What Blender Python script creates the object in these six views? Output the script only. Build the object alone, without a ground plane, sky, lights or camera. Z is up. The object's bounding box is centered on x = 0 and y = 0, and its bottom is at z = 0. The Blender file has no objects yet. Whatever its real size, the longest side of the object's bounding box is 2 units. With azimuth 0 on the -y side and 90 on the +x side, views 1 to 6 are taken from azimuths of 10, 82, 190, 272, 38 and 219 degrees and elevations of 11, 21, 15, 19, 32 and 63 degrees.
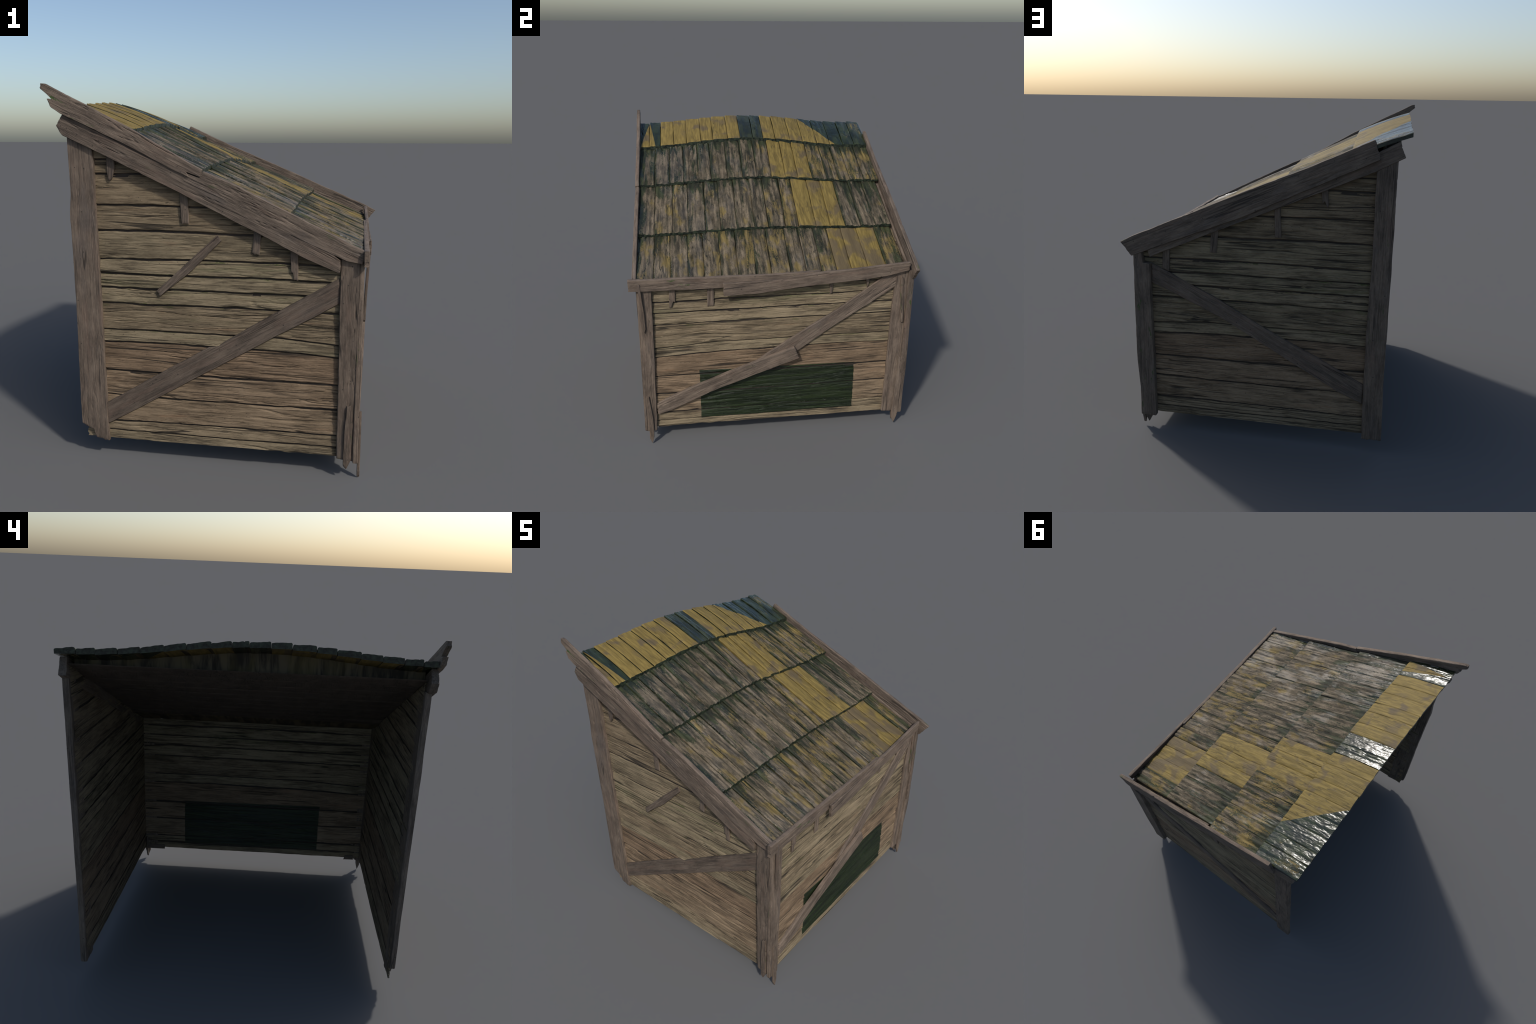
"""Lean-to timber shed: three plank walls, open high front, sagging plank roof."""
import bpy, math
import numpy as np
from mathutils import Matrix, Vector

rng = np.random.default_rng(7)

# ------------------------------------------------------------------ noise
def _hash(ix, iy, seed):
    n = (ix.astype(np.int64) * 374761393 + iy.astype(np.int64) * 668265263 + seed * 1442695041) & 0xFFFFFFFF
    n = ((n ^ (n >> 13)) * 1274126177) & 0xFFFFFFFF
    n = ((n ^ (n >> 15)) * 2246822519) & 0xFFFFFFFF
    return ((n ^ (n >> 16)) & 0xFFFFFF) / float(0xFFFFFF)

def vnoise(x, y, seed=0):
    x, y = np.broadcast_arrays(np.asarray(x, float), np.asarray(y, float))
    ix, iy = np.floor(x), np.floor(y)
    fx, fy = x - ix, y - iy
    fx, fy = fx * fx * (3 - 2 * fx), fy * fy * (3 - 2 * fy)
    a, b = _hash(ix, iy, seed), _hash(ix + 1, iy, seed)
    c, d = _hash(ix, iy + 1, seed), _hash(ix + 1, iy + 1, seed)
    return (a + (b - a) * fx) * (1 - fy) + (c + (d - c) * fx) * fy * 1.0

def fbm(x, y, seed=0, octaves=4, gain=0.5):
    """Signed fractal noise, about -1..1."""
    total, amp, norm = 0.0, 1.0, 0.0
    for k in range(octaves):
        total = total + amp * (vnoise(np.asarray(x) * 2 ** k + 17.3 * k, np.asarray(y) * 2 ** k + 5.1 * k, seed + 31 * k) * 2 - 1)
        norm += amp
        amp *= gain
    return total / norm

def smooth(a, b, x):
    t = np.clip((np.asarray(x, float) - a) / (b - a), 0, 1)
    return t * t * (3 - 2 * t)

# ------------------------------------------------------------------ materials
class Nodes:
    def __init__(self, name):
        self.mat = bpy.data.materials.new(name)
        self.mat.use_nodes = True
        self.t = self.mat.node_tree
        self.t.nodes.clear()
        self.out = self.t.nodes.new("ShaderNodeOutputMaterial")
        self.bsdf = self.t.nodes.new("ShaderNodeBsdfPrincipled")
        self.t.links.new(self.bsdf.outputs[0], self.out.inputs[0])
        self.tc = self.t.nodes.new("ShaderNodeTexCoord")
        self.rand = self.t.nodes.new("ShaderNodeObjectInfo").outputs["Random"]

    def put(self, sock, v):
        if hasattr(v, "is_output"):
            self.t.links.new(v, sock)
        elif isinstance(v, (tuple, list)) and len(v) == 3 and sock.type == "RGBA":
            sock.default_value = (*v, 1)
        else:
            sock.default_value = v

    def math(self, op, a, b=0.0, c=0.0, clamp=False):
        n = self.t.nodes.new("ShaderNodeMath")
        n.operation, n.use_clamp = op, clamp
        for s, v in zip(n.inputs, (a, b, c)):
            self.put(s, v)
        return n.outputs[0]

    def add(self, a, b): return self.math("ADD", a, b)
    def sub(self, a, b): return self.math("SUBTRACT", a, b)
    def mul(self, a, b): return self.math("MULTIPLY", a, b)

    def step(self, x, lo, hi):
        n = self.t.nodes.new("ShaderNodeMapRange")
        n.interpolation_type = "SMOOTHSTEP"
        for k, v in (("Value", x), ("From Min", lo), ("From Max", hi)):
            self.put(n.inputs[k], v)
        return n.outputs[0]

    def mix(self, f, a, b, mode="MIX"):
        n = self.t.nodes.new("ShaderNodeMix")
        n.data_type, n.blend_type = "RGBA", mode
        self.put(n.inputs[0], f)
        self.put(n.inputs[6], a)
        self.put(n.inputs[7], b)
        return n.outputs[2]

    def lerp(self, f, a, b):
        n = self.t.nodes.new("ShaderNodeMix")
        self.put(n.inputs[0], f)
        self.put(n.inputs[2], a)
        self.put(n.inputs[3], b)
        return n.outputs[0]

    def coords(self, which="Object", shift=True):
        v = self.tc.outputs[which]
        if not shift:
            return v
        n = self.t.nodes.new("ShaderNodeVectorMath")
        n.operation = "MULTIPLY_ADD"
        self.t.links.new(self.rand, n.inputs[0])
        n.inputs[1].default_value = (23.0, 41.0, 17.0)
        self.t.links.new(v, n.inputs[2])
        return n.outputs[0]

    def axis(self, v, k):
        n = self.t.nodes.new("ShaderNodeSeparateXYZ")
        self.t.links.new(v, n.inputs[0])
        return n.outputs[k]

    def noise(self, v, scale, detail=4.0, rough=0.55, distort=0.0):
        m = self.t.nodes.new("ShaderNodeMapping")
        m.inputs["Scale"].default_value = scale
        self.t.links.new(v, m.inputs[0])
        n = self.t.nodes.new("ShaderNodeTexNoise")
        n.inputs["Scale"].default_value = 1.0
        n.inputs["Detail"].default_value = detail
        n.inputs["Roughness"].default_value = rough
        n.inputs["Distortion"].default_value = distort
        self.t.links.new(m.outputs[0], n.inputs["Vector"])
        return n.outputs["Fac"]

    def split(self, v, scale, width, gate_scale, lo=0.46, hi=0.58):
        """Thin dark splits along the grain, only where a broad noise lets them be."""
        n = self.noise(v, scale, 2, 0.4, 0.15)
        r = self.math("ABSOLUTE", self.sub(n, 0.5))
        return self.mul(self.step(r, width, width * 0.3), self.step(self.noise(v, gate_scale, 2), lo, hi))

    def dots(self, v, scale, radius):
        m = self.t.nodes.new("ShaderNodeMapping")
        m.inputs["Scale"].default_value = scale
        self.t.links.new(v, m.inputs[0])
        n = self.t.nodes.new("ShaderNodeTexVoronoi")
        n.inputs["Scale"].default_value = 1.0
        self.t.links.new(m.outputs[0], n.inputs["Vector"])
        return self.math("LESS_THAN", n.outputs["Distance"], radius)

    def prop(self, name):
        n = self.t.nodes.new("ShaderNodeAttribute")
        n.attribute_type = "OBJECT"
        n.attribute_name = f'["{name}"]'
        return n.outputs["Fac"]

    def finish(self, colour, rough, height=None, strength=0.5, dist=0.004, spec=0.5):
        self.put(self.bsdf.inputs["Base Color"], colour)
        self.put(self.bsdf.inputs["Roughness"], rough)
        self.put(self.bsdf.inputs["Specular IOR Level"], spec)
        if height is not None:
            b = self.t.nodes.new("ShaderNodeBump")
            b.inputs["Strength"].default_value = strength
            b.inputs["Distance"].default_value = dist
            self.t.links.new(height, b.inputs["Height"])
            self.t.links.new(b.outputs[0], self.bsdf.inputs["Normal"])
        return self.mat


def trim_wood():
    """Weathered grey-brown timber of posts, braces and boards; grain along local X."""
    m = Nodes("weathered_timber")
    v = m.coords()
    grain = m.noise(v, (9, 110, 110), 8, 0.68, 0.4)
    fine = m.noise(v, (40, 300, 300), 4, 0.7)
    blot = m.noise(v, (7, 16, 16), 6, 0.62)
    f = m.add(m.mul(grain, 0.55), m.mul(blot, 0.6))
    col = m.mix(m.step(f, 0.38, 0.78), (0.062, 0.046, 0.035), (0.162, 0.124, 0.094))
    col = m.mix(m.mul(m.step(m.noise(v, (4, 24, 24), 4), 0.52, 0.70), 0.45), col, (0.140, 0.094, 0.070))
    col = m.mix(m.mul(m.step(m.noise(v, (3.4, 9, 9), 4), 0.54, 0.70), 0.5), col, (0.092, 0.077, 0.068))
    col = m.mix(m.mul(m.step(fine, 0.52, 0.72), 0.5), col, (0.215, 0.170, 0.130))
    col = m.mix(m.mul(m.step(fine, 0.46, 0.30), 0.35), col, (0.045, 0.034, 0.027))
    crack = m.math("MAXIMUM", m.split(v, (0.9, 34, 34), 0.022, (2.4, 8, 8), 0.5, 0.62), m.mul(m.split(v, (3, 120, 120), 0.05, (4, 20, 20)), 0.5))
    col = m.mix(m.mul(crack, 0.75), col, (0.020, 0.015, 0.012))
    col = m.mix(m.mul(m.dots(v, (22, 22, 22), 0.085), 0.75), col, (0.03, 0.024, 0.02))
    tone = m.prop("tone")
    col = m.mix(1.0, col, m.t.nodes.new("ShaderNodeCombineColor").outputs[0], "MULTIPLY")
    cc = [n for n in m.t.nodes if n.bl_idname == "ShaderNodeCombineColor"][0]
    for k in range(3):
        m.put(cc.inputs[k], tone)
    moss = m.mul(m.step(m.noise(v, (9, 30, 30), 5, 0.7), 0.60, 0.66), m.step(m.noise(v, (2.5, 5, 5), 2), 0.52, 0.62))
    moss = m.math("MULTIPLY", moss, m.prop("moss"), clamp=True)
    col = m.mix(moss, col, (0.035, 0.062, 0.014))
    h = m.sub(m.add(m.mul(grain, 0.8), m.mul(fine, 0.35)), m.mul(crack, 0.7))
    return m.finish(col, m.lerp(grain, 0.82, 0.66), h, 0.7, 0.005, 0.35)


def wall_wood(patch=False):
    """Horizontal wall planks: hue set per plank, long splits, mossy streaks."""
    m = Nodes("wall_plank_wood_with_green_patch" if patch else "wall_plank_wood")
    o = m.coords("Object", False)
    v = m.coords()
    warm, pale, green = m.prop("warm"), m.prop("pale"), m.prop("green")
    grain = m.noise(v, (8.0, 105, 105), 8, 0.70, 0.6)
    fine = m.noise(v, (32, 270, 270), 4, 0.72, 0.3)
    blot = m.noise(v, (4.0, 14, 14), 5, 0.6)
    base = m.mix(warm, (0.150, 0.122, 0.076), (0.165, 0.113, 0.070))
    light = m.mix(warm, (0.232, 0.190, 0.120), (0.235, 0.165, 0.106))
    dark = m.mix(warm, (0.060, 0.047, 0.029), (0.075, 0.050, 0.031))
    f = m.add(m.mul(grain, 0.6), m.mul(blot, 0.55))
    col = m.mix(m.step(f, 0.38, 0.62), dark, base)
    col = m.mix(m.step(m.add(f, m.mul(pale, 0.16)), 0.56, 0.84), col, light)
    col = m.mix(m.mul(m.step(fine, 0.54, 0.74), 0.4), col, light)
    rust = m.step(m.noise(v, (3, 34, 34), 4, 0.6), 0.60, 0.72)
    col = m.mix(m.mul(rust, m.lerp(warm, 0.12, 0.5)), col, (0.22, 0.125, 0.070))
    gm = m.step(m.add(m.noise(v, (2.4, 26, 26), 5, 0.65), m.mul(green, 0.14)), 0.60, 0.74)
    col = m.mix(m.mul(gm, m.mul(green, 0.60)), col, (0.085, 0.090, 0.042))
    col = m.mix(m.mul(m.step(fine, 0.46, 0.30), 0.55), col, (0.036, 0.028, 0.018))
    crack = m.math("MAXIMUM", m.split(v, (0.7, 24, 24), 0.024, (1.8, 7, 7), 0.44, 0.56), m.mul(m.split(v, (2.4, 110, 110), 0.05, (3, 18, 18)), 0.6))
    col = m.mix(m.mul(crack, 0.85), col, (0.014, 0.011, 0.008))
    gy = m.axis(m.tc.outputs["Generated"], 1)
    sill = m.math("MAXIMUM", m.step(gy, 0.14, 0.06), m.step(gy, 0.82, 0.92))
    seam_moss = m.mul(m.mul(sill, m.step(m.noise(v, (9, 30, 30), 5, 0.7), 0.55, 0.60)), m.step(green, 0.25, 0.6))
    col = m.mix(m.mul(seam_moss, 0.8), col, (0.040, 0.058, 0.010))
    worm = m.mul(m.dots(v, (30, 60, 60), 0.10), m.step(m.noise(v, (2, 9, 9), 2), 0.52, 0.6))
    col = m.mix(m.mul(worm, 0.8), col, (0.03, 0.024, 0.018))
    tuft = m.mul(m.step(m.noise(v, (13, 50, 50), 5, 0.7), 0.66, 0.72), m.step(m.noise(v, (2, 8, 8), 2), 0.5, 0.62))
    col = m.mix(m.mul(tuft, m.mul(green, 0.8)), col, (0.030, 0.048, 0.012))
    rough = m.lerp(grain, 0.86, 0.70)
    spec = 0.3
    if patch:
        y, z = m.axis(o, 0), m.axis(o, 1)
        wob = m.mul(m.sub(m.noise(o, (9, 30, 1), 3), 0.5), 0.012)
        left = m.sub(m.add(y, wob), -0.506)
        right = m.sub(0.540, m.add(y, wob))
        top = m.sub(m.sub(0.527, m.mul(y, 0.012)), z)
        low = m.sub(z, m.add(0.158, m.mul(m.math("ABSOLUTE", y), -0.006)))
        inside = m.math("MINIMUM", m.math("MINIMUM", left, right), m.math("MINIMUM", top, low))
        mask = m.step(inside, 0.0, 0.002)
        g = m.mix(m.step(m.noise(v, (3, 50, 50), 5, 0.65), 0.35, 0.70), (0.006, 0.010, 0.004), (0.019, 0.030, 0.010))
        g = m.mix(m.step(m.noise(v, (14, 70, 70), 3), 0.68, 0.76), g, (0.035, 0.045, 0.012))
        col = m.mix(mask, col, g)
        rough = m.lerp(mask, rough, m.lerp(fine, 0.14, 0.50))
    h = m.sub(m.add(m.mul(grain, 0.9), m.mul(fine, 0.4)), m.mul(crack, 0.8))
    return m.finish(col, rough, h, 0.8, 0.006, spec)


def roof_wood():
    """Roof boards: grey-brown wood, glossy dark moss, ochre lichen."""
    m = Nodes("mossy_roof_wood")
    o = m.coords("Object", False)
    v = m.coords()
    gen = m.tc.outputs["Generated"]
    gx, gy = m.axis(gen, 0), m.axis(gen, 1)
    x, y = m.axis(o, 0), m.axis(o, 1)
    yellow, mossy, speck = m.prop("yellow"), m.prop("mossy"), m.prop("speck")
    grain = m.noise(v, (5, 75, 20), 6, 0.62, 0.5)
    fine = m.noise(v, (95, 190, 95), 5, 0.72)
    blot = m.noise(v, (8, 20, 8), 7, 0.68)
    f = m.add(m.mul(grain, 0.5), m.mul(blot, 0.6))
    wood = m.mix(m.step(f, 0.42, 0.68), (0.036, 0.029, 0.018), (0.168, 0.132, 0.088))
    rib = m.noise(v, (2.2, 46, 8), 4, 0.55, 0.3)
    wood = m.mix(m.mul(m.step(rib, 0.50, 0.36), 0.55), wood, (0.028, 0.025, 0.015))
    wood = m.mix(m.mul(m.step(fine, 0.52, 0.36), 0.6), wood, (0.036, 0.033, 0.020))
    wood = m.mix(m.mul(m.step(fine, 0.54, 0.70), 0.5), wood, (0.185, 0.150, 0.110))
    # moss: streaks down the slope, thicker in the joints and under the upper lap
    streak = m.noise(v, (2.6, 24, 6), 6, 0.68, 0.8)
    edge = m.math("MAXIMUM", m.step(gy, 0.20, 0.02), m.mul(m.step(gy, 0.86, 0.99), 0.7))
    upper = m.mul(m.step(gx, 0.34, 0.05), m.sub(1.0, m.prop("top_row")))
    side = m.step(y, -0.80, -0.88)
    amount = m.add(m.add(streak, m.mul(edge, 0.12)), m.add(m.mul(upper, 0.13), m.mul(m.sub(mossy, 0.51), 0.42)))
    amount = m.add(m.add(amount, m.mul(m.sub(fine, 0.5), 0.60)), m.mul(side, 0.22))
    moss = m.step(amount, 0.570, 0.615)
    mosscol = m.mix(m.step(blot, 0.38, 0.66), (0.008, 0.012, 0.006), (0.027, 0.036, 0.013))
    # ochre lichen
    patch = m.noise(v, (6, 11, 6), 5, 0.62)
    speckmask = m.step(m.add(patch, m.mul(speck, 0.22)), 0.62, 0.74)
    ochre = m.mix(m.step(m.noise(v, (5, 60, 20), 5, 0.6), 0.35, 0.7), (0.120, 0.086, 0.024), (0.205, 0.148, 0.042))
    col = m.mix(m.mul(speckmask, m.lerp(m.step(f, 0.40, 0.6), 0.35, 0.8)), wood, ochre)
    col = m.mix(m.mul(moss, 0.93), col, mosscol)
    wet = moss
    # boards painted over almost completely with ochre, a few purple-brown stains
    stain = m.step(m.add(m.noise(o, (7, 9, 7), 2, 0.5, 0.6), m.mul(m.prop("stain"), 0.2)), 0.54, 0.70)
    brown = m.mix(grain, (0.060, 0.046, 0.029), (0.102, 0.078, 0.052))
    full = m.mix(m.mul(stain, 0.75), ochre, brown)
    ymask = m.step(m.add(m.add(yellow, m.mul(m.sub(patch, 0.5), 1.1)), m.mul(m.sub(fine, 0.5), 0.3)), 0.45, 0.60)
    col = m.mix(ymask, col, full)
    wet = m.mul(wet, m.sub(1.0, ymask))
    # slanted dark glossy wedge on some of the upper boards
    lin = m.add(m.prop("wedge"), m.add(m.mul(x, m.prop("wedge_x")), m.mul(y, m.prop("wedge_y"))))
    wedge = m.step(lin, 0.0, 0.004)
    wedge = m.mul(wedge, m.math("SUBTRACT", 1.0, m.mul(m.step(m.add(patch, m.mul(speck, 0.25)), 0.70, 0.76), 0.85)))
    col = m.mix(wedge, col, mosscol)
    wet = m.math("MAXIMUM", wet, wedge)
    crack = m.split(v, (2.2, 40, 12), 0.030, (3, 9, 3))
    col = m.mix(m.mul(crack, m.lerp(ymask, 0.8, 0.4)), col, (0.012, 0.012, 0.008))
    damp = m.add(m.noise(o, (3, 5, 3), 4, 0.6), m.mul(m.step(y, 0.0, -0.7), 0.12))
    damp = m.mul(m.step(damp, 0.54, 0.66), m.sub(1.0, ymask))
    pool = m.math("MAXIMUM", wedge, m.mul(wet, m.math("MAXIMUM", m.step(mossy, 0.7, 0.8), damp)))
    dry = m.lerp(ymask, m.lerp(damp, 0.72, m.lerp(fine, 0.20, 0.55)), 0.66)
    rough = m.lerp(wet, dry, m.lerp(fine, 0.50, 0.75))
    rough = m.lerp(pool, rough, m.lerp(fine, 0.12, 0.26))
    lump = m.noise(v, (24, 56, 24), 1, 0.5)
    shiny = m.math("MAXIMUM", pool, m.mul(damp, 0.6))
    h = m.mul(m.mul(lump, shiny), 1.0)
    h = m.add(h, m.add(m.mul(grain, m.lerp(pool, 0.8, 0.35)), m.add(m.mul(fine, m.lerp(m.math("MAXIMUM", ymask, pool), 0.40, 0.08)), m.mul(m.mul(moss, m.sub(1.0, ymask)), 0.25))))
    return m.finish(col, rough, h, 0.7, 0.006, m.lerp(m.math("MAXIMUM", pool, damp), 0.28, 0.6))


def soffit_wood():
    """Underside of the roof: brown boards with ochre and black runs along the slope."""
    m = Nodes("stained_soffit_wood")
    v = m.coords("Object", False)
    run = m.noise(v, (3, 22, 4), 5, 0.6, 0.4)
    col = m.mix(m.step(run, 0.4, 0.62), (0.022, 0.016, 0.010), (0.105, 0.078, 0.045))
    col = m.mix(m.mul(m.step(m.noise(v, (4, 9, 4), 3), 0.5, 0.7), 0.5), col, (0.11, 0.082, 0.026))
    return m.finish(col, 0.75, run, 0.5, 0.004, 0.3)


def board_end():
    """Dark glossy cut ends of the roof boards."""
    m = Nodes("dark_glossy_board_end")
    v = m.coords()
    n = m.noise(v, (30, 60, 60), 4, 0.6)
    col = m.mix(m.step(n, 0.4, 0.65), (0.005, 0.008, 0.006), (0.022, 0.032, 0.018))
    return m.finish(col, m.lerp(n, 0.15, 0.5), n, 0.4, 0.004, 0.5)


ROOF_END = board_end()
TRIM, WALL, WALL_PATCH, ROOF, SOFFIT = trim_wood(), wall_wood(), wall_wood(True), roof_wood(), soffit_wood()

# ------------------------------------------------------------------ objects
def new_object(name, verts, faces, mat, parent, matrix=None, angle=38, **props):
    me = bpy.data.meshes.new(name)
    me.from_pydata([tuple(p) for p in verts], [], faces)
    me.materials.append(mat)
    me.polygons.foreach_set("use_smooth", [True] * len(me.polygons))
    me.set_sharp_from_angle(angle=math.radians(angle))
    ob = bpy.data.objects.new(name, me)
    bpy.context.scene.collection.objects.link(ob)
    ob.parent = parent
    if matrix is not None:
        ob.matrix_basis = matrix
    for k, val in props.items():
        ob[k] = float(val)
    return ob


def slab_mesh(front, back):
    """Closed shell from two matching point grids (n, m, 3): front and back face."""
    n, m = front.shape[:2]
    verts = np.concatenate([front.reshape(-1, 3), back.reshape(-1, 3)])
    f = np.arange(n * m).reshape(n, m)
    b = f + n * m
    quads = []
    def quad(a, b2, c, d):
        quads.append(np.stack([a.ravel(), b2.ravel(), c.ravel(), d.ravel()], 1))
    quad(f[:-1, :-1], f[1:, :-1], f[1:, 1:], f[:-1, 1:])
    quad(b[:-1, :-1], b[:-1, 1:], b[1:, 1:], b[1:, :-1])
    quad(f[:-1, 0], b[:-1, 0], b[1:, 0], f[1:, 0])
    quad(f[:-1, -1], f[1:, -1], b[1:, -1], b[:-1, -1])
    quad(f[0, :-1], f[0, 1:], b[0, 1:], b[0, :-1])
    quad(f[-1, :-1], b[-1, :-1], b[-1, 1:], f[-1, 1:])
    return verts, np.concatenate(quads).tolist()


root = bpy.data.objects.new("lean_to_shed", None)
bpy.context.scene.collection.objects.link(root)
root["label"] = "weathered wooden lean-to shed, open front, mossy plank roof"
root["category"] = "wooden shed"

# wall frames: local x runs along the wall, y up, z outward
def frame(origin, along):
    a = Vector(along).normalized()
    up = Vector((0, 0, 1))
    out = a.cross(up)
    mat = Matrix((a, up, out)).transposed().to_4x4()
    mat.translation = Vector(origin)
    return mat

FRAMES = {
    "near": frame((0, -0.851, 0), (1, 0.006, 0)),     # -y side, u = x
    "low": frame((0.742, 0, 0), (0, 1, 0)),           # +x side, u = y
    "far": frame((0, 0.861, 0), (-1, 0.007, 0)),      # +y side, u = -x
}

def polyline(pts, s):
    pts = np.array(pts, float)
    d = np.r_[0, np.cumsum(np.hypot(*np.diff(pts, axis=0).T))]
    d /= d[-1]
    return np.stack([np.interp(s, d, pts[:, 0]), np.interp(s, d, pts[:, 1])], 1)

_seed = [100]

def board(name, where, a, b, d0, d1, start=(), end=(), mat=None, parent=None, relief=1.0,
          wobble=0.0025, cell=0.006, round_=0.004, tone=1.0, moss=0.6, bend=None, **props):
    """A timber between edge lines a and b (wall coordinates u, v), from depth d0 out to d1.
    start and end are (t, metres) points that shape a broken or slanted end."""
    _seed[0] += 7
    sd = _seed[0]
    a, b = np.array(a, float), np.array(b, float)
    p0, p1 = (a[0] + b[0]) / 2, (a[-1] + b[-1]) / 2
    ex = (p1 - p0) / np.linalg.norm(p1 - p0)
    ey = np.array([-ex[1], ex[0]])
    if ((b.mean(0) - a.mean(0)) @ ey) < 0:
        a, b = b, a
        start = [(1 - t, e) for t, e in start]
        end = [(1 - t, e) for t, e in end]
    length = np.linalg.norm(p1 - p0)
    width = np.linalg.norm(polyline(b, np.linspace(0, 1, 9)) - polyline(a, np.linspace(0, 1, 9)), axis=1).max()
    n, m = max(6, int(length / cell)), max(6, int(width / 0.005))
    s = np.linspace(0, 1, n + 1)
    t = np.r_[0, np.linspace(0.0, 1, m + 1)[1:-1], 1]
    t[1], t[-2] = min(0.003 / width, 0.3), 1 - min(0.003 / width, 0.3)
    A, B = polyline(a, s), polyline(b, s)
    g = A[:, None] * (1 - t)[None, :, None] + B[:, None] * t[None, :, None]
    lx, ly = (g - p0) @ ex, (g - p0) @ ey
    # ragged edges
    along = s * length
    ea = fbm(along * 9, 0 * along, sd, 4) * wobble + np.minimum(0, fbm(along * 22, 0 * along, sd + 1, 3) + 0.35) * wobble * -1.5
    eb = fbm(along * 9, 0 * along + 5, sd, 4) * wobble - np.minimum(0, fbm(along * 22, 0 * along + 5, sd + 1, 3) + 0.35) * wobble * -1.5
    ly = ly + ea[:, None] * (1 - t)[None] ** 2 + eb[:, None] * (t ** 2)[None]
    for pts, side in ((start, 0), (end, 1)):
        cut = np.interp(t, *np.array(sorted(pts)).T) if len(pts) else 0 * t
        cut = cut + fbm(t * width * 70, 0 * t + side * 9, sd + 2, 3) * 0.004
        reach = max(0.02, 3.0 * np.abs(cut).max())
        dist = along if side == 0 else length - along
        w = np.clip(1 - dist / reach, 0, 1)
        lx = lx + w[:, None] * cut[None]
    # surface: grain grooves, splits, rounded arrises
    yy = t[None] * width
    def face(seed, k):
        h = fbm(lx * 2.5, yy * 55 + 0 * lx, seed, 4) * 0.0016
        h = h + fbm(lx * 3.0, yy * 7 + 0 * lx, seed + 3, 3) * 0.0022
        r = fbm(lx * 1.3, yy * 26 + fbm(lx * 3, yy * 5, seed + 9, 2) * 0.5, seed + 5, 3)
        h = h - smooth(0.055, 0.0, np.abs(r)) * 0.0035 * smooth(0.40, 0.62, vnoise(lx * 2.2, yy * 9 + 0 * lx, seed + 8))
        return h * k
    rim = np.minimum(t, 1 - t)[None] * width
    cap = np.minimum(np.abs(along), np.abs(length - along))[:, None] + 0 * rim
    soft = np.sqrt(np.clip(1 - (np.clip(rim, 0, round_) / round_ - 1) ** 2, 0, 1)) - 1
    soft = soft + (np.sqrt(np.clip(1 - (np.clip(cap, 0, round_) / round_ - 1) ** 2, 0, 1)) - 1) * 0.7
    off = np.zeros_like(lx) if bend is None else np.interp(s, *np.array(bend).T)[:, None] + 0 * lx
    zf = d1 + off + face(sd, relief) + soft * round_
    zb = d0 + off - face(sd + 40, relief * 0.7) - soft * round_ * 0.7
    zb = np.minimum(zb, zf - 0.002)
    verts, faces = slab_mesh(np.stack([lx, ly, zf], 2), np.stack([lx, ly, zb], 2))
    loc = Matrix.Translation((p0[0], p0[1], 0)) @ Matrix.Rotation(math.atan2(ex[1], ex[0]), 4, "Z")
    return new_object(name, verts, faces, mat or TRIM, parent or root, FRAMES[where] @ loc,
                      tone=tone, moss=moss, **props)

# ------------------------------------------------------------------ walls
# seam heights of the wall planks, then the look of each plank: warm, pale, green
SEAMS = [0.110, 0.162, 0.226, 0.372, 0.509, 0.664, 0.735, 0.882, 0.966, 1.046, 1.124, 1.272, 1.402, 1.556, 1.632, 1.80]
LOOKS = [(0.25, 0.5, 0.1), (0.35, 0.55, 0.0), (0.75, 0.65, 0.0), (0.85, 0.6, 0.0), (0.95, 0.1, 0.0),
         (0.22, 0.6, 0.4), (0.35, 0.25, 0.4), (0.2, 0.8, 0.5), (0.2, 0.7, 0.7), (0.2, 0.65, 0.7),
         (0.15, 0.4, 0.2), (0.4, 0.35, 0.0), (0.45, 0.3, 0.0), (0.4, 0.2, 0.0), (0.4, 0.15, 0.0)]

def roof_line(x):
    """Top of the side walls and plane of the ceiling."""
    return 1.792 - (x + 0.72) * 0.436

def seam(k, q):
    """Height of seam k where q runs 0 (high or far end) to 1 (low near end)."""
    z = SEAMS[k] + fbm(q * 3.2, 0 * q + k * 3.7, 500 + k, 3) * (0.009 if 0 < k < 15 else 0.003)
    z = z + fbm(q * 26, 0 * q + k, 540 + k, 3) * 0.0022
    if k in (5, 6):
        z = z - 0.022 * smooth(0.68, 1.0, q) + 0.006
    if k == 13:
        z = z + 0.006 * q
    return z

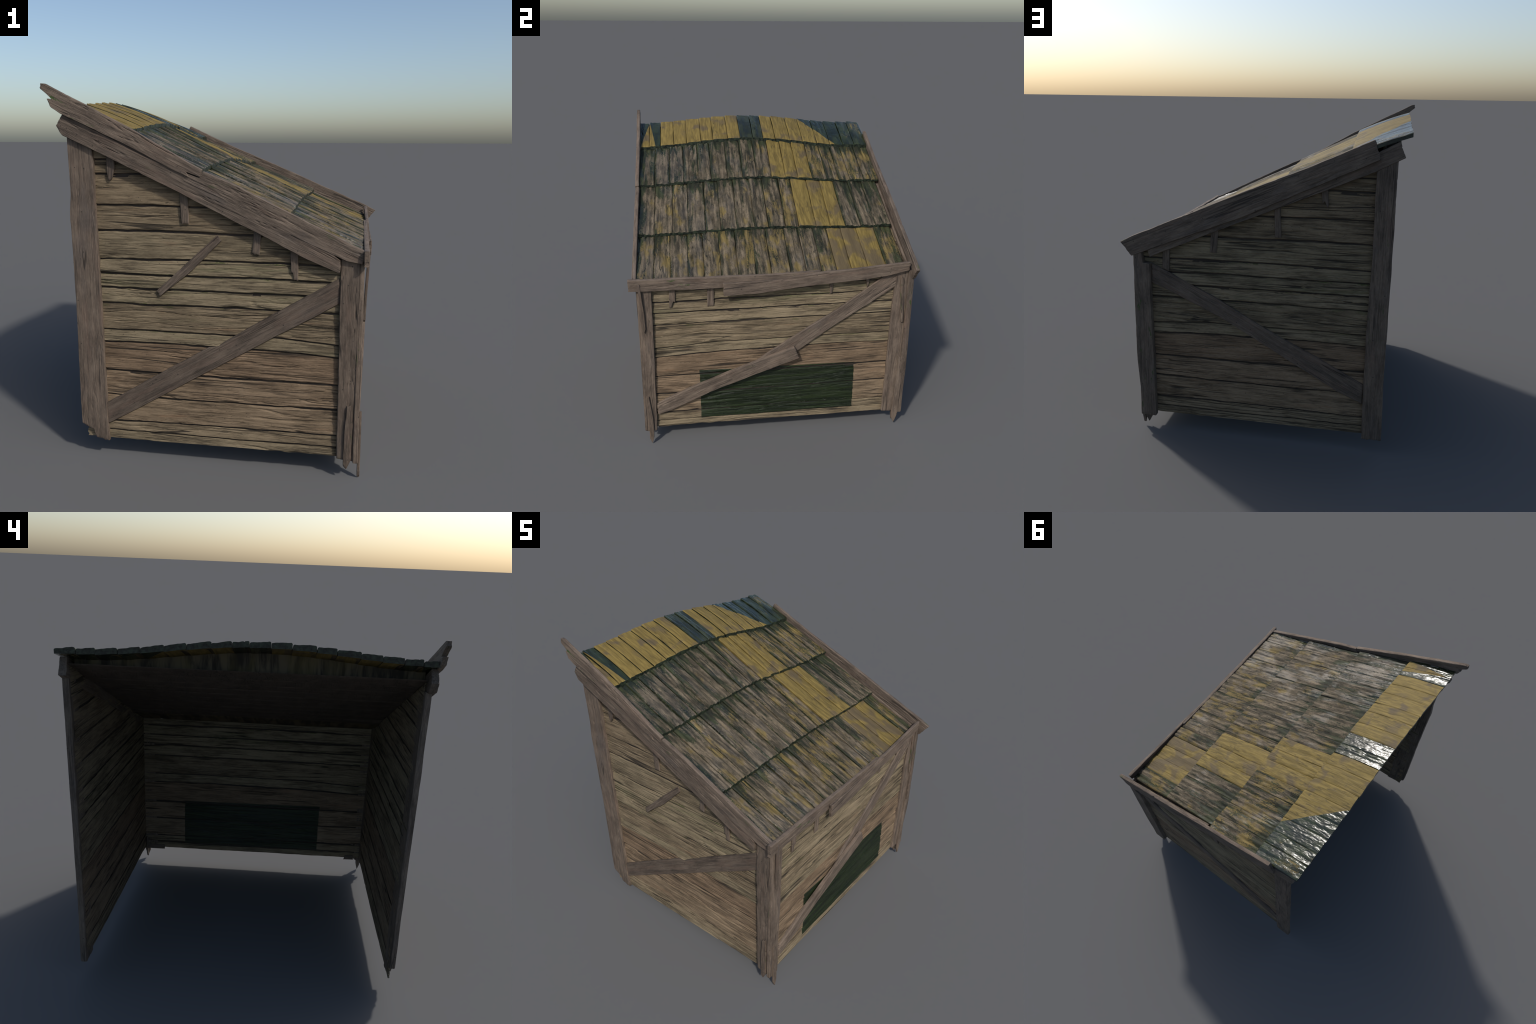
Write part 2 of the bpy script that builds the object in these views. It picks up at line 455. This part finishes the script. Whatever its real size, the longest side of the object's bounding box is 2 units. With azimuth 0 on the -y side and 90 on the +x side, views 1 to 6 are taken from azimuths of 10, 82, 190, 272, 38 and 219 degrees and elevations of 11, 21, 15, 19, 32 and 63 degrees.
def wall(where, u0, u1, q_of_u, top_of_u, mat):
    us = np.linspace(u0, u1, 60)
    # thin lining that closes the joints between planks
    front = np.zeros((60, 2, 3))
    front[:, 0, 0] = front[:, 1, 0] = us
    front[:, 0, 1] = 0.118
    front[:, 1, 1] = np.minimum(top_of_u(us), 1.78) - 0.004
    back = front.copy()
    front[..., 2], back[..., 2] = -0.0014, -0.0030
    verts, faces = slab_mesh(front, back)
    lining = new_object("plank_wall", verts, faces, TRIM, root, FRAMES[where], tone=0.25, moss=0.0)
    for k in range(len(SEAMS) - 1):
        e0, e1 = u0 + rng.uniform(-0.010, 0.008), u1 + rng.uniform(-0.004, 0.003)
        if where == "low":
            e0, e1 = u0, u1
        if where == "near":
            e1 = u1
        if where == "far":
            e0, e1 = u0, u1 + rng.uniform(-0.012, 0.006)
        u = np.linspace(e0, e1, 240)
        lo = seam(k, q_of_u(u)) + 0.001
        hi = np.minimum(seam(k + 1, q_of_u(u)) - 0.0050 - 0.0045 * smooth(-0.1, 0.4, fbm(u * 3.1, 0 * u + k, 610 + k, 3)), top_of_u(u))
        ok = hi - lo > 0.006
        if ok.sum() < 12:
            continue
        u, lo, hi = u[ok], lo[ok], hi[ok]
        if len(u) < 240:
            uu = np.linspace(u[0], u[-1], 240)
            lo, hi, u = np.interp(uu, u, lo), np.interp(uu, u, hi), uu
        warm, pale, green = LOOKS[k]
        push = rng.uniform(-0.0012, 0.0022)
        plank(where, u, lo, hi, push, lining, mat, 900 + k * 13,
              warm=np.clip(warm + rng.uniform(-0.06, 0.06), 0, 1), pale=pale, green=green)

def plank(where, u, lo, hi, push, parent, mat, seed, **props):
    """One wall board: proud lower edge, long splits and worn grain on both faces."""
    height = float(np.max(hi - lo))
    m = max(10, int(height / 0.0036))
    t = np.linspace(0, 1, m + 1)
    n = max(12, int((u[-1] - u[0]) / 0.0065))
    uu = np.linspace(u[0], u[-1], n + 1)
    lo, hi = np.interp(uu, u, lo), np.interp(uu, u, hi)
    X = uu[:, None] + 0 * t[None]
    Y = lo[:, None] * (1 - t) + hi[:, None] * t
    q = X if where == "near" else (-X if where == "far" else -X * 0.85)
    h = fbm(q * 2.2, Y * 60, seed, 4) * 0.0018 + fbm(q * 2.5, Y * 9, seed + 2, 3) * 0.0022
    r = fbm(q * 1.1, Y * 21 + fbm(q * 2.4, Y * 6, seed + 4, 3) * 0.55, seed + 5, 3)
    gate = smooth(0.36, 0.52, vnoise(q * 1.6 + 9, Y * 11, seed + 6))
    split = smooth(0.068, 0.0, np.abs(r)) * gate
    r2 = fbm(q * 2.0, Y * 42, seed + 7, 3)
    split2 = smooth(0.075, 0.0, np.abs(r2)) * smooth(0.44, 0.6, vnoise(q * 2.6, Y * 14, seed + 8))
    h = h - split * 0.0048 - split2 * 0.0026
    rim = np.minimum(Y - lo[:, None], hi[:, None] - Y)
    torn = (0.0045 + 0.003 * fbm(q * 9, 0 * Y, seed + 11, 3)) * (1 + 1.1 * (t[None] > 0.5))
    soft = np.sqrt(np.clip(1 - (np.clip(rim / torn, 0, 1) - 1) ** 2, 0, 1)) - 1
    lap = (0.5 - t)[None] * 0.008
    zf = np.maximum(0.0055 + push + h, 0.001) + lap * (0.6 + 0.7 * ((seed * 7) % 10) / 10) + soft * 0.0058
    zb = -0.0058 - np.maximum(h * 0.9, -0.0022) - soft * 0.004
    endcut = fbm(Y * 90, 0 * Y, seed + 12, 3) * 0.006
    w = np.clip(1 - (uu - uu[0]) / 0.03, 0, 1)[:, None] + np.clip(1 - (uu[-1] - uu) / 0.03, 0, 1)[:, None]
    X = X + endcut * w
    zb = np.minimum(zb, zf - 0.002)
    verts, faces = slab_mesh(np.stack([X, Y, zf], 2), np.stack([X, Y, zb], 2))
    new_object("wall_plank", verts, faces, mat, parent, None, 45, **props)

wall("near", -0.712, 0.738, lambda u: (u + 0.72) / 1.46, lambda u: roof_line(u), WALL)
wall("low", -0.843, 0.850, lambda u: (0.86 - u) / 1.70, lambda u: 0 * u + 1.168, WALL_PATCH)
wall("far", -0.738, 0.700, lambda u: (0.72 - u) / 1.46, lambda u: roof_line(-u) + 0.014, WALL)

# ------------------------------------------------------------------ near side (-y), u = x
board("corner_post", "near",
      [(-0.738, 0.195), (-0.740, 0.40), (-0.738, 0.92), (-0.744, 1.35), (-0.736, 1.45), (-0.739, 1.748)],
      [(-0.585, 0.100), (-0.590, 0.47), (-0.595, 0.85), (-0.602, 1.28), (-0.608, 1.72)],
      -0.006, 0.024, start=[(0, 0.0), (0.2, 0.0), (0.45, 0.005), (0.52, -0.03), (1, 0.0)], tone=1.0, moss=0.3)
board("corner_post", "near",
      [(0.654, 0.108), (0.653, 0.49), (0.649, 0.91), (0.651, 1.20)],
      [(0.750, 0.102), (0.749, 0.35), (0.744, 0.78), (0.747, 1.20)], -0.006, 0.026, tone=0.92, moss=0.3)
board("splinter", "near", [(0.690, 0.078), (0.692, 0.25), (0.701, 0.405)], [(0.730, 0.09), (0.732, 0.30), (0.722, 0.410)],
      0.020, 0.036, start=[(0, 0.0), (0.45, -0.025), (1, 0.02)], tone=0.95)
# rafter under the barge boards
board("rafter", "near",
      [(-0.775, 1.758), (-0.607, 1.681), (-0.167, 1.477), (0.189, 1.304), (0.511, 1.145), (0.646, 1.092)],
      [(-0.745, 1.858), (-0.590, 1.780), (-0.150, 1.590), (0.189, 1.425), (0.500, 1.270), (0.650, 1.185)],
      0.004, 0.042, start=[(0, 0.02), (0.3, -0.02), (1, 0.0)], end=[(0, 0.0), (0.7, 0.0), (0.75, -0.03), (1, -0.05)], tone=0.86, moss=0.4)
# barge boards: upper one broken into two prongs
board("barge_board", "near",
      [(-0.812, 1.890), (-0.756, 1.855), (-0.446, 1.716), (-0.138, 1.560), (-0.045, 1.520)],
      [(-0.826, 1.999), (-0.600, 1.886), (-0.374, 1.772), (-0.035, 1.584)],
      0.022, 0.048, start=[(0, 0.01), (0.34, -0.005), (0.42, 0.03), (0.55, 0.0), (0.65, -0.035), (0.9, -0.028), (1, 0.0)],
      end=[(0, -0.06), (0.3, -0.08), (0.45, 0.0), (1, 0.0)], tone=1.08, moss=1.3, bend=[(0, 0.008), (0.5, 0.0), (1, 0.0)])
board("barge_board", "near",
      [(-0.134, 1.530), (0.112, 1.424), (0.259, 1.347), (0.432, 1.262), (0.681, 1.155), (0.752, 1.142)],
      [(-0.110, 1.612), (0.10, 1.527), (0.430, 1.368), (0.772, 1.202)],
      0.018, 0.044, start=[(0, 0.0), (0.5, 0.0), (0.56, 0.07), (1, 0.09)], end=[(0, 0.0), (1, 0.0)], tone=1.04, moss=0.4)
# short hanging slats
for a, b, st in [
    ([(-0.531, 1.535), (-0.538, 1.570), (-0.537, 1.655)], [(-0.512, 1.537), (-0.497, 1.585), (-0.497, 1.645)], [(0, 0), (0.5, -0.01), (1, 0.0)]),
    ([(-0.151, 1.315), (-0.161, 1.500)], [(-0.114, 1.312), (-0.117, 1.480)], []),
    ([(0.209, 1.178), (0.222, 1.310)], [(0.246, 1.168), (0.260, 1.290)], [(0, 0.0), (0.4, -0.005), (1, 0.0)]),
    ([(0.404, 1.050), (0.402, 1.220)], [(0.443, 1.044), (0.443, 1.200)], [(0, 0.035), (0.36, 0.032), (0.42, 0.0), (1, 0)]),
]:
    board("slat", "near", a, b, 0.004, 0.017, start=st, tone=0.95, round_=0.003)
board("loose_lath", "near", [(-0.272, 0.932), (-0.10, 1.075), (0.053, 1.232)], [(-0.292, 0.960), (-0.13, 1.112), (0.036, 1.262)],
      0.006, 0.020, tone=0.92, moss=0.2, round_=0.003)
board("diagonal_brace", "near",
      [(-0.590, 0.198), (-0.411, 0.302), (-0.135, 0.467), (0.072, 0.590), (0.326, 0.745), (0.543, 0.870), (0.652, 0.936)],
      [(-0.595, 0.318), (-0.283, 0.508), (-0.02, 0.668), (0.035, 0.678), (0.062, 0.702), (0.297, 0.852), (0.645, 1.063)],
      0.002, 0.017, tone=0.84, moss=0.1)

# ------------------------------------------------------------------ low side (+x), u = y
board("corner_post", "low", [(-0.884, 0.100), (-0.876, 0.60), (-0.866, 1.18)], [(-0.803, 0.100), (-0.787, 0.67), (-0.775, 1.18)],
      -0.004, 0.024, start=[(0, 0.0), (0.5, -0.012), (1, 0.0)], tone=1.03, moss=0.5)
board("splinter", "low", [(-0.849, 0.845), (-0.850, 0.95), (-0.857, 1.185)], [(-0.826, 0.87), (-0.829, 0.98), (-0.841, 1.18)],
      0.022, 0.036, start=[(0, 0.01), (0.5, -0.015), (1, 0.0)], tone=0.9, bend=[(0, 0.0), (0.6, 0.006), (1, 0.012)], round_=0.003)
board("splinter", "low", [(-0.856, 0.025), (-0.857, 0.37)], [(-0.826, 0.03), (-0.823, 0.20), (-0.841, 0.372)],
      0.020, 0.035, start=[(0, 0.02), (0.5, -0.024), (1, 0.02)], tone=0.95, round_=0.003, relief=0.6)
board("corner_post", "low", [(0.752, 0.112), (0.760, 0.38), (0.764, 0.81), (0.776, 1.18)], [(0.850, 0.105), (0.858, 0.40), (0.862, 0.80), (0.866, 1.18)],
      -0.004, 0.024, tone=1.08, moss=0.3)
board("splinter", "low", [(0.830, 0.815), (0.803, 1.14)], [(0.850, 0.815), (0.826, 1.14)], 0.022, 0.036,
      end=[(0, 0), (0.4, 0.012), (0.5, -0.01), (1, 0)], tone=1.0, round_=0.003)
board("splinter", "low", [(0.822, 0.085), (0.834, 0.36), (0.836, 0.555)], [(0.868, 0.09), (0.874, 0.40), (0.860, 0.552)],
      0.020, 0.037, start=[(0, -0.02), (0.5, -0.075), (1, 0.0)], tone=1.02, round_=0.004, relief=0.6)
board("diagonal_brace", "low",
      [(-0.10, 0.495), (0.153, 0.650), (0.40, 0.825), (0.60, 0.955), (0.820, 1.100)],
      [(-0.16, 0.560), (0.019, 0.688), (0.381, 0.916), (0.690, 1.140), (0.790, 1.200)],
      0.002, 0.023, tone=1.0, moss=0.6)
board("diagonal_brace", "low",
      [(-0.792, 0.222), (-0.711, 0.246), (-0.382, 0.402), (0.151, 0.602)],
      [(-0.792, 0.308), (-0.542, 0.426), (-0.233, 0.553), (0.119, 0.685)],
      0.014, 0.042, tone=1.02, moss=0.3, bend=[(0, -0.018), (0.55, 0.0), (1, 0.012)])
board("eaves_board", "low", [(-0.915, 1.134), (-0.343, 1.130), (0.27, 1.140)], [(-0.912, 1.212), (-0.737, 1.208), (-0.059, 1.206), (0.272, 1.214)],
      0.018, 0.042, tone=1.02, moss=1.2)
board("eaves_board", "low",
      [(-0.338, 1.083), (-0.144, 1.087), (0.15, 1.116), (0.578, 1.143), (0.70, 1.158), (0.853, 1.190)],
      [(-0.338, 1.170), (-0.144, 1.172), (0.05, 1.184), (0.218, 1.204), (0.573, 1.225), (0.856, 1.248)],
      0.036, 0.058, tone=0.94, moss=0.9, bend=[(0, 0.006), (0.3, 0.0), (1, -0.012)])
for a, b, st in [
    ([(-0.676, 1.000), (-0.670, 1.15)], [(-0.636, 1.010), (-0.632, 1.15)], [(0, 0), (0.45, 0.0), (0.55, 0.035), (1, 0.03)]),
    ([(-0.438, 1.000), (-0.436, 1.15)], [(-0.397, 1.002), (-0.394, 1.15)], []),
    ([(0.348, 1.045), (0.343, 1.15)], [(0.364, 1.045), (0.368, 1.15)], []),
    ([(0.588, 1.078), (0.579, 1.15)], [(0.598, 1.078), (0.608, 1.15)], [(0, 0.02), (0.5, -0.005), (1, 0.01)]),
]:
    board("slat", "low", a, b, 0.004, 0.017, start=st, tone=0.95, round_=0.003, moss=1.5)
board("bottom_batten", "low", [(-0.80, 0.100), (-0.725, 0.100)], [(-0.80, 0.135), (-0.730, 0.135)], -0.012, -0.005, tone=0.8)
board("bottom_batten", "low", [(0.70, 0.098), (0.83, 0.098)], [(0.70, 0.135), (0.83, 0.135)], -0.012, -0.005, tone=0.8)

# ------------------------------------------------------------------ far side (+y), u = -x
def fx(pts):
    return [(-x, z) for x, z in pts]

board("corner_post", "far", fx([(-0.605, 0.089), (-0.600, 0.435), (-0.602, 0.80), (-0.614, 1.216), (-0.611, 1.72)]),
      fx([(-0.721, 0.092), (-0.716, 0.447), (-0.719, 0.90), (-0.721, 1.222), (-0.723, 1.77)]), -0.004, 0.031, tone=0.98, moss=0.5)
board("corner_post", "far", fx([(0.676, 0.098), (0.674, 0.46), (0.678, 0.846), (0.675, 1.17)]),
      fx([(0.772, 0.098), (0.770, 0.294), (0.782, 0.453), (0.780, 0.84), (0.776, 1.185)]),
      0.0, 0.040, end=[(0, -0.08), (0.45, -0.085), (0.52, 0.0), (1, 0.0)], tone=0.98, moss=1.5)
board("splinter", "far", fx([(0.722, 0.045), (0.724, 0.20)]), fx([(0.764, 0.045), (0.766, 0.20)]), -0.022, -0.008,
      start=[(0, 0.02), (0.5, -0.02), (1, 0.02)], tone=0.95)
board("rafter", "far", fx([(0.677, 1.128), (0.369, 1.262), (0.092, 1.378), (-0.401, 1.583), (-0.609, 1.672), (-0.759, 1.748)]),
      fx([(0.688, 1.175), (0.369, 1.312), (0.092, 1.428), (-0.10, 1.540), (-0.401, 1.665), (-0.609, 1.770), (-0.724, 1.833)]),
      -0.006, 0.035, tone=0.95, moss=0.2)
board("barge_board", "far", fx([(0.788, 1.132), (0.702, 1.163), (0.116, 1.394), (-0.632, 1.736)]),
      fx([(0.850, 1.216), (0.778, 1.252), (0.389, 1.418), (0.115, 1.536), (-0.247, 1.684), (-0.596, 1.840)]),
      0.027, 0.050, tone=0.98, moss=0.6, bend=[(0, -0.006), (0.5, 0.0), (1, 0.004)])
board("eaves_batten", "far", fx([(0.772, 1.140), (0.387, 1.315), (-0.05, 1.515)]), fx([(0.776, 1.174), (0.387, 1.347), (-0.05, 1.547)]),
      0.002, 0.016, tone=1.1, moss=1.0)
for a, b, st in [
    ([(0.605, 1.062), (0.601, 1.20)], [(0.566, 1.046), (0.558, 1.20)], []),
    ([(0.315, 1.173), (0.301, 1.32)], [(0.277, 1.173), (0.261, 1.33)], []),
    ([(-0.067, 1.284), (-0.061, 1.48)], [(-0.104, 1.284), (-0.098, 1.49)], []),
    ([(-0.330, 1.490), (-0.317, 1.59)], [(-0.365, 1.478), (-0.356, 1.60)], [(0, 0.0), (0.4, 0.015), (0.7, -0.02), (1, 0.0)]),
]:
    board("slat", "far", fx(a), fx(b), 0.004, 0.017, start=st, tone=0.9, round_=0.003)
board("diagonal_brace", "far",
      fx([(0.675, 0.968), (0.527, 0.905), (0.268, 0.786), (-0.018, 0.624), (-0.245, 0.494), (-0.444, 0.378), (-0.600, 0.309)]),
      fx([(0.675, 1.088), (0.527, 1.018), (0.267, 0.891), (-0.102, 0.685), (-0.327, 0.579), (-0.598, 0.433)]),
      0.002, 0.017, tone=0.9, moss=0.1)

# ------------------------------------------------------------------ roof
ROW_X = [-0.788, -0.465, -0.070, 0.387, 0.768]
NEAR_Z = [1.900, 1.774, 1.578, 1.362, 1.190]
FAR_Z = [1.885, 1.758, 1.575, 1.372, 1.198]
CROWN = [0.060, 0.066, 0.045, 0.022, 0.003]
LAP = 0.022

def row_edge(k, y):
    f = (y + 0.88) / 1.76
    shape = 0.5 + 0.5 * np.cos(np.clip((y + 0.07) / 0.86, -1, 1) * math.pi)
    return NEAR_Z[k] * (1 - f) + FAR_Z[k] * f + CROWN[k] * shape

def roof_height(k, x, y):
    """Upper surface of board row k."""
    top = row_edge(k, y) - (LAP if k else 0.0)
    f = (x - ROW_X[k]) / (ROW_X[k + 1] - ROW_X[k])
    z = top + (row_edge(k + 1, y) - top) * f
    if k == 3:  # the last boards on the far side have slipped down
        z = z - 0.006 * smooth(0.385, 0.395, y) * smooth(-0.05, 0.10, f)
    return z + (0.007 * np.sin(np.clip(f, 0, 1) * math.pi) if k == 0 else 0.0)

def roof_top(X, Y):
    Z = roof_height(0, X, Y)
    for k in range(1, 4):
        Z = np.where(X >= ROW_X[k], roof_height(k, X, Y), Z)
    return Z

# soffit sheet carrying the boards
xs, ys = np.linspace(-0.768, 0.755, 90), np.linspace(-0.862, 0.838, 60)
X, Y = np.meshgrid(xs, ys, indexing="ij")
Z = roof_top(X, Y) - 0.024 - 0.004 * np.abs(fbm(Y * 10, X * 1.0, 77, 3))
verts, faces = slab_mesh(np.stack([X, Y, Z + 0.001], 2), np.stack([X, Y, Z - 0.002], 2))
roof = new_object("roof", verts, faces, SOFFIT, root)

# ------------------------------------------------------------------ ceiling
cuts = [-0.740, -0.60, -0.475, -0.36, -0.235, -0.12, 0.01, 0.13, 0.245, 0.37, 0.50, 0.62, 0.735]
for k in range(len(cuts) - 1):
    x0, x1 = cuts[k] + 0.002, cuts[k + 1] - 0.002
    n, m = 150, 12
    yy, t = np.linspace(-0.852, 0.862, n + 1), np.linspace(0, 1, m + 1)
    wob = fbm(yy * 3, 0 * yy, 700 + k, 3) * 0.003
    X = x0 + (x1 - x0) * t[None] + wob[:, None]
    Y = yy[:, None] + 0 * X
    h = fbm(Y * 2.5, X * 60, 720 + k, 4) * 0.002 + fbm(Y * 2, X * 12, 740 + k, 3) * 0.0025
    rim = np.minimum(t, 1 - t)[None] * (x1 - x0)
    h = h - 0.004 * (1 - np.clip(rim / 0.006, 0, 1))
    base = np.minimum(roof_line(X) + 0.001 + 0.010 * (X + 0.72) / 1.46, roof_top(X, Y) - 0.034)
    low = np.stack([X, Y, base - h], 2)
    top = np.stack([X, Y, base + 0.004 + 0 * h], 2)
    verts, faces = slab_mesh(top[::-1], low[::-1])
    new_object("ceiling_board", verts, faces, SOFFIT if k >= 10 else TRIM, root, None, 45, tone=0.62, moss=0.0)

# upright infill between the roof and the ceiling, set back from the front edge
ys, t = np.linspace(-0.858, 0.856, 160), np.linspace(0, 1, 14)
Yg = ys[:, None] + 0 * t[None]
Xg = -0.650 - 0.004 * t[None] + 0 * Yg
Zg = (roof_height(0, -0.650, ys) - 0.026)[:, None] * (1 - t) + 1.766 * t
groove = 0.004 * smooth(0.10, 0.0, np.abs(np.mod(Yg / 0.105 + 0.3 * fbm(Yg * 3, 0 * Yg, 61, 2), 1) - 0.5)) + 0.002 * fbm(Yg * 40, Zg * 4, 62, 3)
verts, faces = slab_mesh(np.stack([Xg + 0.012, Yg, Zg], 2), np.stack([Xg + groove, Yg, Zg - 0.001], 2))
new_object("roof_infill", verts, faces, SOFFIT, root)

def roof_board(k, y0, y1, far_edge, seed, **props):
    """One board of row k; its -y arris stands proud of its neighbour."""
    m, n = 20, 64
    t = np.linspace(0, 1, m + 1)
    over = 0.030 if k else 0.0
    xs = np.linspace(ROW_X[k] - over, ROW_X[k + 1], n + 1)
    f = (xs - ROW_X[k]) / (ROW_X[k + 1] - ROW_X[k])
    taper = 1 - 0.0  # row outline is set by y0, y1 at both ends
    ya = np.interp(f, [0, 1], y0)
    yb = np.interp(f, [0, 1], y1)
    wa = fbm(f * 3, 0 * f, seed, 3) * 0.0025
    wb = fbm(f * 3, 0 * f + 9, seed, 3) * 0.0025
    Yg = (ya + wa)[:, None] * (1 - t) + (yb + wb)[:, None] * t
    Xg = xs[:, None] + 0 * Yg
    width = abs(np.mean(yb - ya))
    z = roof_height(k, Xg, Yg)
    tilt = (0.0055 if k == 0 else 0.0065) * (0.5 - t)[None] * (1 - 0.6 * smooth(0.75, 1.0, f))[:, None]
    swell = (0.001 if k == 0 else 0.0028) * np.sin(t * math.pi * rng.integers(1, 3) + rng.uniform(-0.4, 0.4))[None]
    yy = t[None] * width
    h = fbm(Xg * 3, yy * 45 + 0 * Xg, seed + 1, 4) * 0.0024 + fbm(Xg * 5, yy * 14 + 0 * Xg, seed + 2, 3) * 0.0026
    r = fbm(Xg * 1.6, yy * 18 + 0 * Xg, seed + 3, 3)
    h = h - smooth(0.07, 0, np.abs(r)) * 0.004 * smooth(0.4, 0.6, vnoise(Xg * 2.4, yy * 12 + 0 * Xg, seed + 4))
    h = h + 0.0022 * np.sin((yy * 2 * math.pi / 0.034) + 3 * fbm(Xg * 2, yy * 8 + 0 * Xg, seed + 9, 2)) * (0.3 if k == 0 or props.get("yellow", 0) > 0.7 else 1.0)
    calm = 0.55 if props.get("yellow", 0) > 0.7 else 1.0
    rim = np.minimum(t, 1 - t)[None] * width
    soft = np.sqrt(np.clip(1 - (np.clip(rim / 0.004, 0, 1) - 1) ** 2, 0, 1)) - 1
    cap = (ROW_X[k + 1] - xs)[:, None]
    soft = soft + (np.sqrt(np.clip(1 - (np.clip(cap / 0.004, 0, 1) - 1) ** 2, 0, 1)) - 1) * 0.5
    push = rng.uniform(-0.0015, 0.0015)
    zt = z + tilt + swell + h * calm + soft * 0.004 + push
    thick = 0.028 if k == 0 else 0.018
    zb = z - thick + tilt * 0.6
    # slightly uneven lower ends
    jag = rng.uniform(-0.0025, 0.0025) + fbm(t * 4, 0 * t, seed + 6, 2) * 0.003
    w = np.clip(1 - (ROW_X[k + 1] - xs) / 0.08, 0, 1)[:, None]
    Xg = Xg + w * jag[None] * (1.0 if k < 3 else 0.5)
    if k == 0:
        w0 = np.clip(1 - (xs - ROW_X[0]) / 0.05, 0, 1)[:, None]
        Xg = Xg + w0 * fbm(t * 3, 0 * t, seed + 7, 2)[None] * 0.003
    verts, faces = slab_mesh(np.stack([Xg, Yg, zt], 2), np.stack([Xg, Yg, zb], 2))
    base = dict(top_row=1.0 if k == 0 else 0.0, yellow=0.0, mossy=0.5, speck=0.0, stain=0.0, wedge=-1.0, wedge_x=0.0, wedge_y=0.0)
    base.update(props)
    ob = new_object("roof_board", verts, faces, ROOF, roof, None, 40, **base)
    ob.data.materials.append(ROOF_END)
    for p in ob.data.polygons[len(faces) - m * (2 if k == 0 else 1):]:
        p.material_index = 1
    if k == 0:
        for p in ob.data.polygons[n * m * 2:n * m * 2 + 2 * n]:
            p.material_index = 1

# outline of each row in y (at its upper and lower end)
ROW_NEAR = [(-0.893, -0.886), (-0.882, -0.880), (-0.876, -0.874), (-0.872, -0.870)]
ROW_FAR = [(0.902, 0.897), (0.892, 0.884), (0.862, 0.848), (0.845, 0.838)]
FIXED = [  # joints where the board look changes
    [-0.814, -0.728, -0.116, 0.065],
    [0.085],
    [0.215],
    [0.395],
]

def joints(k):
    y = [ROW_NEAR[k][0]]
    marks = sorted(FIXED[k] + [ROW_FAR[k][0]])
    for mk in marks:
        gap = mk - y[-1]
        count = max(1, round(gap / 0.104))
        parts = np.ones(count) + rng.uniform(-0.16, 0.16, count)
        parts = np.cumsum(parts) / parts.sum() * gap
        y += list(y[-1] + parts)
    return y

def look(k, yc, i, last):
    """How each board is weathered, by its row and place."""
    p = dict(mossy=0.42 + rng.uniform(-0.06, 0.08), speck=rng.uniform(0.1, 0.5), yellow=0.0)
    if k == 0:
        p.update(mossy=0.2, speck=0.2)
        if yc < -0.82:
            p.update(yellow=1.0, stain=0.45, wedge=-0.814 - 0.181 * 0.775, wedge_x=-0.181, wedge_y=-1.0)
        elif yc < -0.728:
            p.update(yellow=1.0, wedge=0.814 - 0.158 * 0.775, wedge_x=-0.158, wedge_y=1.0)
        elif yc < -0.116:
            p.update(yellow=1.0)
        elif yc < 0.065:
            p.update(mossy=1.25, speck=0.0)
        else:
            p.update(yellow=1.0, wedge=-0.386 - 0.797 * 0.775, wedge_x=-0.797, wedge_y=1.0, speck=0.25)
            if yc > 0.66:
                p.update(yellow=0.25, mossy=0.85, speck=0.6)
    elif k == 1:
        p.update(mossy=0.62 if yc < -0.5 else 0.56)
        if 0.085 < yc < 0.42:
            p.update(yellow=1.0)
        elif yc > 0.42:
            p.update(yellow=0.28 if yc < 0.55 else 0.12, speck=0.75, mossy=0.58)
    elif k == 2:
        if 0.215 < yc < 0.55:
            p.update(yellow=1.0)
        elif 0.0 < yc < 0.215:
            p.update(speck=0.7)
        elif yc > 0.55:
            p.update(mossy=0.58, speck=0.0)
    else:
        p.update(speck=rng.uniform(0.45, 0.85), mossy=0.42)
        if 0.395 < yc < 0.68:
            p.update(yellow=1.0, stain=0.65, mossy=0.25)
        elif yc > 0.68:
            p.update(speck=0.8, mossy=0.6, yellow=0.2)
    return p

for k in range(4):
    y = joints(k)
    for i in range(len(y) - 1):
        f0 = (y[i] - y[0]) / (y[-1] - y[0])
        f1 = (y[i + 1] - y[0]) / (y[-1] - y[0])
        low = lambda f: ROW_NEAR[k][1] * (1 - f) + ROW_FAR[k][1] * f
        yc = (y[i] + y[i + 1]) / 2
        roof_board(k, (y[i] + 0.001, low(f0) + 0.001), (y[i + 1] - 0.001, low(f1) - 0.001), i == len(y) - 2,
                   2000 + 97 * k + 11 * i, **look(k, yc, i, i == len(y) - 2))
